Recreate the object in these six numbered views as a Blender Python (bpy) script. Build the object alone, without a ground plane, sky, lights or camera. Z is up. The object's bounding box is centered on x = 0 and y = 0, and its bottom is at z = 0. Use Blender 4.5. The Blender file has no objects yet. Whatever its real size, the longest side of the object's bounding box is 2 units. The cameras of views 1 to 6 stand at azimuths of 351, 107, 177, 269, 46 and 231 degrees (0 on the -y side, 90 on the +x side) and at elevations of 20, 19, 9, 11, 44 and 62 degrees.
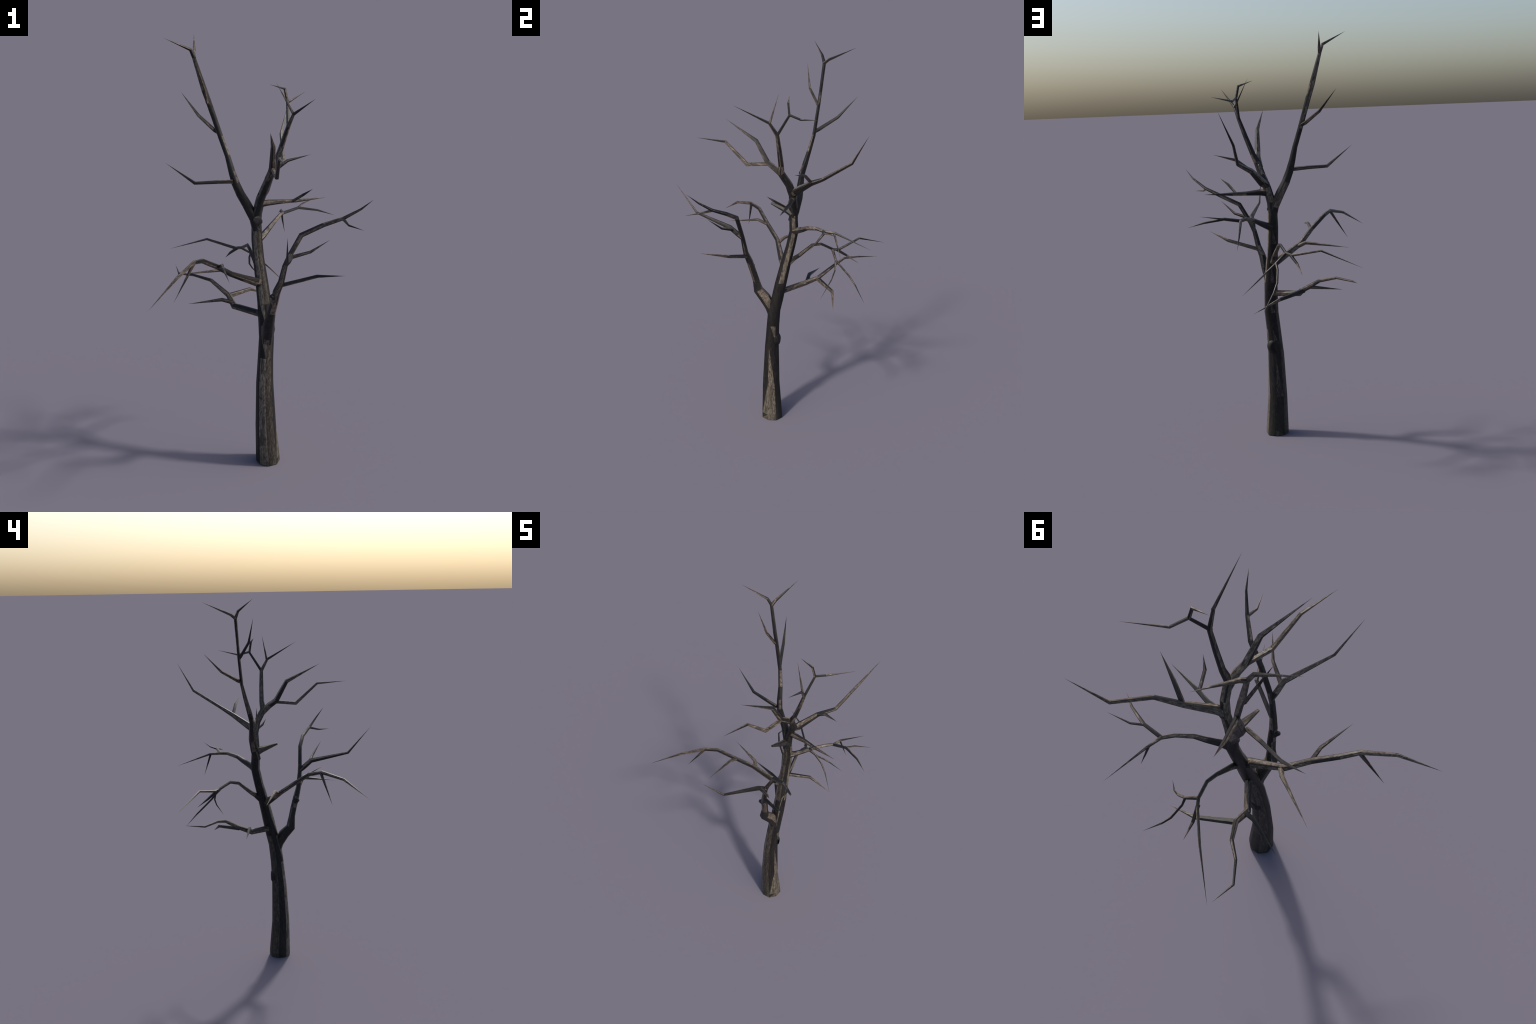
"""A bare dead tree: leaning faceted trunk, two big limbs and a crown of
kinked branches that end in needle-sharp twigs."""
import bpy, math, random
from mathutils import Vector, Matrix

# --------------------------------------------------------------- materials

def node(nt, kind, **inputs):
    n = nt.nodes.new(kind)
    for k, v in inputs.items():
        n.inputs[k.replace('_', ' ')].default_value = v
    return n


def ramp(nt, fac, stops):
    n = nt.nodes.new('ShaderNodeValToRGB')
    els = n.color_ramp.elements
    while len(els) < len(stops):
        els.new(0.5)
    for e, (p, c) in zip(els, stops):
        e.position = p
        e.color = (c[0], c[1], c[2], 1.0)
    nt.links.new(fac, n.inputs[0])
    return n.outputs[0]


def mix(nt, fac, a, b):
    n = nt.nodes.new('ShaderNodeMix')
    n.data_type = 'RGBA'
    if isinstance(fac, float):
        n.inputs[0].default_value = fac
    else:
        nt.links.new(fac, n.inputs[0])
    for sock, val in ((n.inputs[6], a), (n.inputs[7], b)):
        if isinstance(val, tuple):
            sock.default_value = (*val, 1.0)
        else:
            nt.links.new(val, sock)
    return n.outputs[2]


def bark(name, deep, mid, high, patch, patch_amount, rough, moss=False, spec=0.4):
    """Weathered wood whose grain runs along the part's own local z axis."""
    m = bpy.data.materials.new(name)
    m.use_nodes = True
    nt = m.node_tree
    bsdf = nt.nodes['Principled BSDF']
    tc = nt.nodes.new('ShaderNodeTexCoord')
    info = nt.nodes.new('ShaderNodeObjectInfo')
    shift = nt.nodes.new('ShaderNodeVectorMath')
    shift.operation = 'MULTIPLY_ADD'
    shift.inputs[1].default_value = (1, 1, 1)
    nt.links.new(tc.outputs['Object'], shift.inputs[0])
    comb = nt.nodes.new('ShaderNodeCombineXYZ')
    mul = nt.nodes.new('ShaderNodeMath')
    mul.operation = 'MULTIPLY'
    mul.inputs[1].default_value = 7.3
    nt.links.new(info.outputs['Random'], mul.inputs[0])
    for i in range(3):
        nt.links.new(mul.outputs[0], comb.inputs[i])
    nt.links.new(comb.outputs[0], shift.inputs[2])

    def noise(scale_xyz, detail, distortion=0.0, rough_=0.55):
        mp = nt.nodes.new('ShaderNodeMapping')
        mp.inputs['Scale'].default_value = scale_xyz
        nt.links.new(shift.outputs[0], mp.inputs[0])
        n = node(nt, 'ShaderNodeTexNoise', Scale=1.0, Detail=detail,
                 Roughness=rough_, Distortion=distortion)
        nt.links.new(mp.outputs[0], n.inputs['Vector'])
        return n.outputs['Fac']

    grain = noise((170, 170, 44), 6.0, 0.7, 0.62)
    blotch = noise((42, 42, 12), 4.0, 0.8)
    fine = noise((420, 420, 120), 3.0, 0.0)
    col = ramp(nt, grain, [(0.36, deep), (0.50, mid), (0.66, high)])
    edge = nt.nodes.new('ShaderNodeMapRange')
    edge.inputs['From Min'].default_value = 0.52 - 0.0
    edge.inputs['From Max'].default_value = 0.60
    edge.inputs['To Max'].default_value = patch_amount
    nt.links.new(blotch, edge.inputs['Value'])
    col = mix(nt, edge.outputs[0], col, patch)
    fr = nt.nodes.new('ShaderNodeMapRange')
    fr.inputs['From Min'].default_value = 0.3
    fr.inputs['From Max'].default_value = 0.7
    fr.inputs['To Min'].default_value = 0.72
    fr.inputs['To Max'].default_value = 1.22
    nt.links.new(fine, fr.inputs['Value'])
    vm = nt.nodes.new('ShaderNodeVectorMath')
    vm.operation = 'SCALE'
    nt.links.new(col, vm.inputs[0])
    nt.links.new(fr.outputs[0], vm.inputs['Scale'])
    col = vm.outputs[0]
    if moss:   # thin green film where the trunk meets the soil
        geo = nt.nodes.new('ShaderNodeNewGeometry')
        sep = nt.nodes.new('ShaderNodeSeparateXYZ')
        nt.links.new(geo.outputs['Position'], sep.inputs[0])
        low = nt.nodes.new('ShaderNodeMapRange')
        low.inputs['From Min'].default_value = 0.20
        low.inputs['From Max'].default_value = 0.0
        low.inputs['To Max'].default_value = 0.5
        nt.links.new(sep.outputs['Z'], low.inputs['Value'])
        g = nt.nodes.new('ShaderNodeMath')
        g.operation = 'MULTIPLY'
        nt.links.new(low.outputs[0], g.inputs[0])
        nt.links.new(blotch, g.inputs[1])
        col = mix(nt, g.outputs[0], col, (0.040, 0.043, 0.028))
    nt.links.new(col, bsdf.inputs['Base Color'])
    bsdf.inputs['Roughness'].default_value = rough
    bsdf.inputs['Specular IOR Level'].default_value = spec
    bump = node(nt, 'ShaderNodeBump', Strength=0.35, Distance=0.003)
    nt.links.new(grain, bump.inputs['Height'])
    nt.links.new(bump.outputs[0], bsdf.inputs['Normal'])
    return m


PALE = bark('pale_weathered_wood', (0.020, 0.015, 0.0115), (0.086, 0.066, 0.049),
            (0.190, 0.151, 0.115), (0.030, 0.023, 0.018), 0.6, 0.52)
DARK = bark('dark_charred_bark', (0.005, 0.0045, 0.0048), (0.0100, 0.0092, 0.0092),
            (0.024, 0.0205, 0.0185), (0.036, 0.029, 0.023), 0.35, 0.5, spec=0.3)
PALE_LOW = bark('pale_trunk_wood', (0.020, 0.016, 0.012), (0.088, 0.072, 0.055),
                (0.180, 0.152, 0.118), (0.034, 0.028, 0.022), 0.6, 0.55, moss=True)
MID_LOW = bark('brown_trunk_bark', (0.010, 0.0085, 0.0075), (0.038, 0.031, 0.025),
               (0.088, 0.073, 0.058), (0.014, 0.012, 0.011), 0.65, 0.55, moss=True, spec=0.3)
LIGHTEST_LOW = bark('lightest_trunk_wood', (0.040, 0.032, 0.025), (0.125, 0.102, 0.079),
                    (0.230, 0.192, 0.152), (0.024, 0.020, 0.017), 0.75, 0.5, moss=True)
DARK_LOW = bark('dark_trunk_bark', (0.004, 0.0037, 0.004), (0.0080, 0.0072, 0.0074),
                (0.019, 0.0165, 0.0152), (0.024, 0.0195, 0.016), 0.35, 0.55, moss=True, spec=0.25)

# ------------------------------------------------------------- tube builder

def ring_frames(pts, start_ref):
    """Mitred ring frames along a polyline, carried without twist."""
    n = len(pts)
    seg = [(pts[i + 1] - pts[i]).normalized() for i in range(n - 1)]
    ref = start_ref - seg[0] * start_ref.dot(seg[0])
    ref.normalize()
    frames = []
    for i in range(n):
        d0 = seg[max(i - 1, 0)]
        d1 = seg[min(i, n - 2)]
        if i > 0:
            ref = d0.rotation_difference(d1) @ ref
        frames.append((d0, d1, ref.copy()))
    return frames


def tube(name, nodes, sides, pale, seed, twist=0.0, ref=(0.31, 0.87, 0.38),
         mats=(PALE, DARK), flip=0.2, smooth=38, bare=None):
    """nodes: (x, y, z, corner radius[, world-y stretch]). A radius of 0 closes
    to a point. Faces are bare pale wood with chance `pale`, else dark bark;
    the corners between them are worn to narrow, mostly dark, chamfers.
    bare: {ring interval: direction} forces pale wood on faces looking there."""
    rng = random.Random(seed)
    pts = [Vector(p[:3]) for p in nodes]
    rad = [p[3] for p in nodes]
    flat = [p[4] if len(p) > 4 else 1.0 for p in nodes]
    # local frame: z along root-to-tip so the grain follows the branch
    axis = (pts[-1] - pts[0]).normalized()
    rot = axis.to_track_quat('Z', 'Y').to_matrix().to_4x4()
    mw = Matrix.Translation(pts[0]) @ rot
    inv = mw.inverted()
    frames = ring_frames(pts, Vector(ref))
    verts, faces, midx = [], [], []
    wob = [1.0 + rng.uniform(-0.10, 0.10) for _ in range(sides)]
    cham = [rng.uniform(0.10, 0.19) * 2 * math.pi / sides for _ in range(2 * sides)]
    n = 2 * sides                      # strip 2k: face k, strip 2k+1: chamfer
    rings = []
    for i, (p, r) in enumerate(zip(pts, rad)):
        d0, d1, rf = frames[i]
        if r <= 0.0:
            rings.append([len(verts)])
            verts.append(p)
            continue
        side = d1.cross(rf)
        bis = (d0 + d1).normalized()
        ring = []
        for j in range(n):
            k = ((j + 1) // 2) % sides            # the corner this point belongs to
            sgn = 1 if j % 2 == 0 else -1
            a = twist + 2 * math.pi * k / sides + sgn * cham[j]
            inner = math.cos(math.pi / sides) / math.cos(math.pi / sides - cham[j])
            off = (rf * math.cos(a) + side * math.sin(a)) * r * wob[k] * inner
            off.y *= flat[i]
            den = d1.dot(bis)                     # slide onto the mitre plane
            t = -off.dot(bis) / den if den > 0.45 else 0.0
            t = max(-1.6 * r, min(1.6 * r, t))
            ring.append(len(verts))
            verts.append(p + off + d1 * t)
        rings.append(ring)
    side_pale = [rng.random() < pale for _ in range(sides)]
    if sides <= 5 and 0.3 < pale < 0.8 and (all(side_pale) or not any(side_pale)):
        side_pale[rng.randrange(sides)] ^= True
    edge_pale = [rng.random() < 0.25 * pale + 0.05 for _ in range(sides)]
    for i in range(len(rings) - 1):
        a, b = rings[i], rings[i + 1]
        for j in range(n):
            j2 = (j + 1) % n
            f = [a[j], a[j2], b[j2], b[j]] if len(b) > 1 else [a[j], a[j2], b[0]]
            faces.append(f)
            is_pale = side_pale[j // 2] if j % 2 == 0 else edge_pale[j // 2]
            if rng.random() < flip:
                is_pale = not is_pale
            if bare and i in bare:
                nrm = (verts[f[1]] - verts[f[0]]).cross(verts[f[2]] - verts[f[0]]).normalized()
                is_pale = nrm.dot(Vector(bare[i])) > 0.55
            midx.append(0 if is_pale else 1)
    faces.append(list(reversed(rings[0])))
    midx.append(1)
    if len(rings[-1]) > 1:
        faces.append(list(rings[-1]))
        midx.append(1)
    me = bpy.data.meshes.new(name)
    me.from_pydata([inv @ v for v in verts], [], faces)
    for m in mats:
        me.materials.append(m)
    for poly, mi in zip(me.polygons, midx):
        poly.material_index = mi
    me.update()
    finish(me, smooth)
    ob = bpy.data.objects.new(name, me)
    bpy.context.collection.objects.link(ob)
    ob.matrix_world = mw
    return ob


def finish(me, angle):
    for p in me.polygons:
        p.use_smooth = True
    me.set_sharp_from_angle(angle=math.radians(angle))


def adopt(child, parent):
    mw = child.matrix_world.copy()
    child.parent = parent
    bpy.context.view_layer.update()
    child.matrix_parent_inverse = parent.matrix_world.inverted()
    child.matrix_world = mw


# ------------------------------------------------------------------- trunk

TREE = bpy.data.objects.new('dead_tree', None)
bpy.context.collection.objects.link(TREE)
TREE.location = (0.064, -0.024, 0.0)
TREE['label'] = 'bare dead tree with dark bark and spiky twisted branches'
TREE['category'] = 'dead tree'
bpy.context.view_layer.update()

# (z, centre x, centre y, radius)
TRUNK = [
    (0.000, 0.064, -0.025, 0.0560),
    (0.030, 0.063, -0.026, 0.0550),
    (0.200, 0.055, -0.032, 0.0468),
    (0.420, 0.055, -0.026, 0.0388),
    (0.470, 0.058, -0.022, 0.0368),
    (0.550, 0.063, -0.016, 0.0345),
    (0.640, 0.071, -0.006, 0.0338),
    (0.700, 0.071, 0.010, 0.0325),
    (0.800, 0.070, 0.032, 0.0312),
    (0.900, 0.063, 0.055, 0.0281),
    (1.000, 0.055, 0.081, 0.0249),
    (1.080, 0.052, 0.098, 0.0241),
    (1.165, 0.051, 0.095, 0.0222),
]
CORNERS = [-53, -8, 37, 82, 127, 172, 217, 262]   # octagon, degrees


def trunk_wood(k, i, half):
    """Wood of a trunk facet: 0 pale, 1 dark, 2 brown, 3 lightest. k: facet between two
    corners, i: ring interval, half: which of the facet's two triangles."""
    z = TRUNK[i][0]
    if k == 0:      # faces the +x, -y corner
        return 0 if (i <= 1 and half == 1) else 1
    if k == 1:      # faces +x: tapering bare strip, then a long one higher up
        if i <= 1:
            return 0
        if i == 2:
            return 0 if half == 0 else 1
        if i == 4:
            return 0 if half == 1 else 1
        return 0 if 0.78 < z < 1.14 else 1
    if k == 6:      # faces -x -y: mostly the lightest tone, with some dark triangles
        return 1 if (i in (5, 7) and half == 0) else 3
    if k == 7:      # faces -y
        return 2 if z < 0.6 or 0.78 < z < 1.1 else 1
    if k == 4:      # faces -x +y
        return 2 if z < 0.7 else 1
    if k == 3:      # faces +y
        return 2 if (i % 2 == 0 and half == 0) else 1
    return 1


def build_trunk():
    verts, faces, midx = [], [], []
    n = len(CORNERS)
    for z, cx, cy, r in TRUNK:
        for k, c in enumerate(CORNERS):
            a = math.radians(c)
            rr = r * 1.035 * (1.0 + (0.02, -0.015, 0.03, 0.0, -0.02, 0.02, -0.01, 0.01)[k])
            if z == 0.0:
                rr *= 0.985
            verts.append(Vector((cx + rr * math.cos(a), cy + rr * math.sin(a), z)))
    for i in range(len(TRUNK) - 1):
        for k in range(n):
            k2 = (k + 1) % n
            a, b = i * n + k, i * n + k2
            c, d = (i + 1) * n + k2, (i + 1) * n + k
            if k == 0:           # diagonal runs the other way here
                tris = [(a, c, d), (a, b, c)]
            else:
                tris = [(a, b, d), (b, c, d)]
            for h, t in enumerate(tris):
                faces.append(t)
                midx.append(trunk_wood(k, i, h))
    faces.append(tuple(reversed(range(n))))
    midx.append(1)
    top = (len(TRUNK) - 1) * n
    faces.append(tuple(range(top, top + n)))
    midx.append(1)
    me = bpy.data.meshes.new('trunk')
    me.from_pydata([v - TREE.location for v in verts], [], faces)
    me.materials.append(PALE_LOW)
    me.materials.append(DARK_LOW)
    me.materials.append(MID_LOW)
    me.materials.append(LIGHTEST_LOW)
    for p, m in zip(me.polygons, midx):
        p.material_index = m
    me.update()
    finish(me, 60)
    ob = bpy.data.objects.new('trunk', me)
    bpy.context.collection.objects.link(ob)
    ob.location = TREE.location
    return ob


trunk = build_trunk()
bpy.context.view_layer.update()
adopt(trunk, TREE)


def knot():
    """Healed-over branch scar: a low ringed boss on the +y side."""
    c = Vector((0.062, 0.0115, 0.465))
    prof = [(0.038, -0.012), (0.031, 0.0005), (0.0255, 0.0058), (0.0205, 0.0082), (0.0175, 0.0080),
            (0.0160, 0.0062), (0.0120, 0.0076), (0.0085, 0.0064), (0.005, 0.0070)]
    verts, faces = [], []
    n = 16
    for r, h in prof:
        for k in range(n):
            a = 2 * math.pi * k / n
            verts.append(Vector((r * math.cos(a), h, r * 1.1 * math.sin(a))))
    for i in range(len(prof) - 1):
        for k in range(n):
            k2 = (k + 1) % n
            faces.append((i * n + k, (i + 1) * n + k, (i + 1) * n + k2, i * n + k2))
    faces.append(tuple(reversed(range((len(prof) - 1) * n, len(prof) * n))))
    me = bpy.data.meshes.new('knot')
    me.from_pydata(verts, [], faces)
    me.materials.append(DARK_LOW)
    me.update()
    finish(me, 40)
    ob = bpy.data.objects.new('knot', me)
    bpy.context.collection.objects.link(ob)
    ob.location = c
    return ob


k = knot()
bpy.context.view_layer.update()
adopt(k, TREE)

# ---------------------------------------------------------------- branches
# Every limb is a polyline of (x, y, z, half-width) joints, root first.

def scale(nodes, s):
    return [(p[0], p[1], p[2], p[3] * s, *p[4:]) for p in nodes]


def branch(name, nodes, parent, sides=4, pale=0.55, seed=1, **kw):
    f = {4: 1.31, 5: 1.20, 6: 1.07}[sides]   # half-width -> corner radius
    nodes = scale(nodes, f)
    if nodes[-1][3] == 0.0 and name != 'limb' and abs(nodes[-1][0]) < 0.46:
        # needle point: runs out a little past where it is still visible
        a, b = Vector(nodes[-2][:3]), Vector(nodes[-1][:3])
        nodes[-1] = (*(b + (b - a).normalized() * 0.006), 0.0)
    ob = tube(name, nodes, sides, pale, seed, **kw)
    bpy.context.view_layer.update()
    adopt(ob, parent)
    return ob


# tall limb leaning towards -x
limb_l = branch('limb', [
    (0.050, 0.088, 1.130, 0.0200), (0.040, 0.102, 1.185, 0.0215, 1.0), (0.010, 0.113, 1.248, 0.0205, 0.95),
    (-0.018, 0.114, 1.300, 0.0192, 0.86), (-0.038, 0.115, 1.350, 0.0178, 0.72), (-0.051, 0.127, 1.400, 0.0150, 0.85),
    (-0.066, 0.146, 1.470, 0.0118, 0.90), (-0.092, 0.166, 1.555, 0.0116, 0.70),
    (-0.135, 0.179, 1.700, 0.0122, 0.60), (-0.154, 0.183, 1.760, 0.0125, 0.56),
    (-0.193, 0.193, 1.902, 0.0078, 1.05), (-0.208, 0.179, 1.938, 0.0064),
    (-0.327, 0.106, 2.000, 0.0)],
    TREE, sides=5, pale=0.35, seed=3)
branch('twig', [(-0.191, 0.191, 1.900, 0.0085), (-0.188, 0.215, 1.920, 0.0078), (-0.172, 0.357, 1.983, 0.0)],
       limb_l, pale=0.7, seed=4)
branch('twig', [(-0.052, 0.105, 1.360, 0.0085), (-0.120, 0.099, 1.364, 0.0078),
                (-0.221, 0.094, 1.367, 0.0066), (-0.342, 0.096, 1.463, 0.0)],
       limb_l, pale=0.5, seed=5)
branch('twig', [(-0.098, 0.168, 1.570, 0.0080), (-0.115, 0.186, 1.580, 0.0088), (-0.175, 0.269, 1.633, 0.0070), (-0.243, 0.356, 1.729, 0.0)],
       limb_l, pale=0.6, seed=6)
branch('twig', [(-0.134, 0.178, 1.690, 0.0050), (-0.144, 0.168, 1.708, 0.0070), (-0.158, 0.127, 1.778, 0.0058), (-0.197, 0.104, 1.898, 0.0)],
       limb_l, pale=0.4, seed=7)

# leader leaning towards +x, carries the fan-shaped crown
leader = branch('limb', [
    (0.051, 0.096, 1.140, 0.0215), (0.056, 0.097, 1.205, 0.0210), (0.074, 0.099, 1.275, 0.0190),
    (0.095, 0.084, 1.334, 0.0170), (0.115, 0.049, 1.397, 0.0160), (0.135, 0.056, 1.439, 0.0125),
    (0.165, 0.056, 1.520, 0.0110), (0.194, 0.054, 1.604, 0.0088),
    (0.212, 0.020, 1.665, 0.0062), (0.273, -0.145, 1.757, 0.0)],
    TREE, sides=5, pale=0.15, seed=8)
branch('twig', [(0.212, 0.022, 1.664, 0.0060), (0.145, 0.049, 1.796, 0.0)],
       leader, pale=0.6, seed=9)
fork = branch('twig', [(0.193, 0.050, 1.598, 0.0070), (0.204, 0.119, 1.707, 0.0055),
                       (0.223, 0.179, 1.691, 0.0048), (0.320, 0.292, 1.712, 0.0)],
              leader, pale=0.5, seed=10)
branch('twig', [(0.204, 0.118, 1.704, 0.0055), (0.191, 0.109, 1.762, 0.0052), (0.126, 0.096, 1.784, 0.0)],
       leader, pale=0.5, seed=11)
br = branch('branch', [
    (0.104, 0.066, 1.372, 0.0150), (0.112, 0.015, 1.420, 0.0150), (0.108, -0.022, 1.446, 0.0135),
    (0.103, -0.080, 1.551, 0.0098), (0.061, -0.255, 1.647, 0.0)], TREE, pale=0.75, seed=12)
branch('twig', [(0.109, -0.018, 1.440, 0.0090), (0.107, -0.130, 1.430, 0.0086),
                (0.098, -0.246, 1.538, 0.0060), (0.092, -0.399, 1.549, 0.0)],
       br, pale=0.65, seed=13)
br = branch('branch', [
    (0.070, 0.094, 1.284, 0.0165), (0.098, 0.121, 1.304, 0.0178), (0.150, 0.214, 1.365, 0.0115),
    (0.213, 0.286, 1.404, 0.0080), (0.231, 0.432, 1.496, 0.0062), (0.293, 0.522, 1.644, 0.0)],
    TREE, pale=0.3, seed=14)
branch('twig', [(0.157, 0.213, 1.370, 0.0085), (0.218, 0.199, 1.418, 0.0072), (0.319, 0.177, 1.445, 0.0)],
       br, pale=0.4, seed=15)
br = branch('branch', [
    (0.068, 0.098, 1.250, 0.0165), (0.107, 0.098, 1.254, 0.0140), (0.174, 0.108, 1.252, 0.0094),
    (0.241, 0.107, 1.252, 0.0078), (0.373, 0.115, 1.255, 0.0)], TREE, pale=0.5, seed=16)
branch('twig', [(0.222, 0.106, 1.252, 0.0060), (0.259, 0.050, 1.294, 0.0058), (0.294, 0.029, 1.322, 0.0)],
       br, pale=0.6, seed=17)

# snapped-off stub under the leader
branch('branch_stub', [(0.057, 0.092, 1.172, 0.0210), (0.054, 0.066, 1.187, 0.0185), (0.049, -0.024, 1.218, 0.0058)],
       TREE, pale=0.85, seed=18, flip=0.0)

# lower limb, elbows out towards -y and climbs again
limb_r = branch('limb', [
    (0.070, -0.006, 0.585, 0.0230), (0.072, -0.028, 0.655, 0.0255), (0.072, -0.056, 0.702, 0.0275), (0.068, -0.094, 0.742, 0.0230),
    (0.080, -0.102, 0.800, 0.0165), (0.091, -0.113, 0.850, 0.0160), (0.100, -0.129, 0.910, 0.0158),
    (0.118, -0.143, 0.960, 0.0130), (0.134, -0.151, 1.035, 0.0108), (0.153, -0.154, 1.080, 0.0100),
    (0.205, -0.159, 1.174, 0.0100), (0.297, -0.181, 1.220, 0.0092), (0.374, -0.226, 1.258, 0.0070),
    (0.437, -0.272, 1.308, 0.0042), (0.478, -0.318, 1.360, 0.0)],
    TREE, sides=5, pale=0.2, seed=19, bare={1: (0.9, 0.2, 0.4), 2: (0.85, 0.3, 0.45)})
branch('knob', [(0.094, -0.118, 0.878, 0.0150), (0.080, -0.131, 0.890, 0.0105), (0.071, -0.139, 0.894, 0.0060)],
       limb_r, pale=0.0, seed=20, flip=0.0)
branch('twig', [(0.120, -0.139, 0.943, 0.0090), (0.271, -0.182, 0.989, 0.0076), (0.363, -0.296, 1.025, 0.0)],
       limb_r, pale=0.5, seed=21)
branch('twig', [(0.138, -0.150, 1.045, 0.0105), (0.140, -0.175, 1.066, 0.0125), (0.144, -0.216, 1.101, 0.0118),
                (0.093, -0.416, 1.151, 0.0056), (0.073, -0.532, 1.292, 0.0)],
       limb_r, pale=0.6, seed=22)
branch('twig', [(0.150, -0.205, 1.093, 0.0085), (0.230, -0.232, 1.121, 0.0060), (0.297, -0.283, 1.184, 0.0)],
       limb_r, pale=0.4, seed=23)
branch('twig', [(0.372, -0.228, 1.256, 0.0060), (0.384, -0.279, 1.243, 0.0042), (0.430, -0.344, 1.238, 0.0)],
       limb_r, pale=0.5, seed=24)

# long arched branch towards -x -y
br = branch('branch', [
    (0.058, 0.048, 0.890, 0.0180), (0.034, 0.029, 0.904, 0.0180), (-0.030, -0.004, 0.940, 0.0140),
    (-0.091, -0.034, 0.976, 0.0112), (-0.155, -0.106, 1.039, 0.0104), (-0.229, -0.175, 1.098, 0.0094),
    (-0.268, -0.236, 1.115, 0.0082), (-0.349, -0.341, 1.091, 0.0062), (-0.476, -0.462, 1.008, 0.0)],
    TREE, sides=5, pale=0.8, seed=25)
branch('twig', [(-0.266, -0.232, 1.114, 0.0078), (-0.300, -0.250, 1.060, 0.0052), (-0.362, -0.281, 0.964, 0.0)],
       br, pale=0.6, seed=26)
branch('twig', [(-0.152, -0.104, 1.037, 0.0085), (-0.142, -0.157, 1.063, 0.0072), (-0.133, -0.318, 1.045, 0.0)],
       br, pale=0.45, seed=27)
branch('twig', [(-0.080, -0.022, 0.967, 0.0105), (-0.113, 0.001, 0.984, 0.0085), (-0.323, 0.052, 0.958, 0.0)],
       br, pale=0.45, seed=28)

# low branch reaching +y, -x
br = branch('branch', [
    (0.070, 0.020, 0.742, 0.0175), (0.038, 0.046, 0.744, 0.0145), (-0.059, 0.127, 0.754, 0.0135),
    (-0.077, 0.195, 0.784, 0.0108), (-0.149, 0.267, 0.838, 0.0076), (-0.225, 0.306, 0.855, 0.0056),
    (-0.294, 0.370, 0.846, 0.0042), (-0.301, 0.469, 0.855, 0.0)], TREE, sides=5, pale=0.45, seed=29)
branch('twig', [(-0.064, 0.139, 0.766, 0.0110), (-0.115, 0.137, 0.785, 0.0092), (-0.270, 0.157, 0.769, 0.0)],
       br, pale=0.4, seed=30)
branch('twig', [(-0.078, 0.192, 0.780, 0.0118), (0.045, 0.301, 0.763, 0.0082), (0.167, 0.334, 0.709, 0.0)],
       br, pale=0.7, seed=31)

# drooping, much-forked branch towards +y
br = branch('branch', [
    (0.060, 0.072, 0.905, 0.0150), (0.054, 0.102, 0.932, 0.0118), (0.050, 0.126, 0.948, 0.0104),
    (0.032, 0.190, 1.004, 0.0078), (0.027, 0.236, 1.012, 0.0072), (0.006, 0.293, 0.981, 0.0068),
    (-0.021, 0.318, 0.973, 0.0064), (-0.148, 0.400, 1.001, 0.0050), (-0.323, 0.504, 0.930, 0.0)],
    TREE, pale=0.6, seed=32)
branch('twig', [(-0.012, 0.308, 0.976, 0.0075), (-0.040, 0.357, 0.938, 0.0058), (-0.057, 0.414, 0.896, 0.0)],
       br, pale=0.3, seed=33)
branch('twig', [(0.006, 0.291, 0.982, 0.0066), (0.056, 0.321, 0.940, 0.0052), (0.051, 0.341, 0.914, 0.0042),
                (0.058, 0.393, 0.861, 0.0040), (0.077, 0.427, 0.824, 0.0033), (0.129, 0.487, 0.747, 0.0)],
       br, pale=0.6, seed=34)
branch('twig', [(0.054, 0.320, 0.941, 0.0050), (0.100, 0.326, 0.902, 0.0042), (0.142, 0.317, 0.862, 0.0032),
                (0.219, 0.279, 0.784, 0.0)],
       br, pale=0.6, seed=35)

# upper branch towards +x +y
br = branch('branch', [
    (0.056, 0.102, 1.082, 0.0185), (0.083, 0.124, 1.093, 0.0140), (0.117, 0.162, 1.112, 0.0112),
    (0.148, 0.194, 1.131, 0.0090), (0.187, 0.250, 1.145, 0.0076), (0.211, 0.293, 1.142, 0.0068),
    (0.213, 0.350, 1.138, 0.0052), (0.232, 0.530, 1.072, 0.0)], TREE, pale=0.6, seed=36)
branch('twig', [(0.213, 0.345, 1.138, 0.0055), (0.222, 0.363, 1.080, 0.0034), (0.234, 0.382, 1.018, 0.0)],
       br, pale=0.2, seed=37)
branch('twig', [(0.209, 0.290, 1.141, 0.0078), (0.288, 0.311, 1.156, 0.0068), (0.381, 0.300, 1.141, 0.0048),
                (0.455, 0.276, 1.119, 0.0)], br, pale=0.6, seed=38)
branch('twig', [(0.284, 0.310, 1.155, 0.0048), (0.317, 0.349, 1.164, 0.0038), (0.393, 0.389, 1.180, 0.0)],
       br, pale=0.5, seed=39)
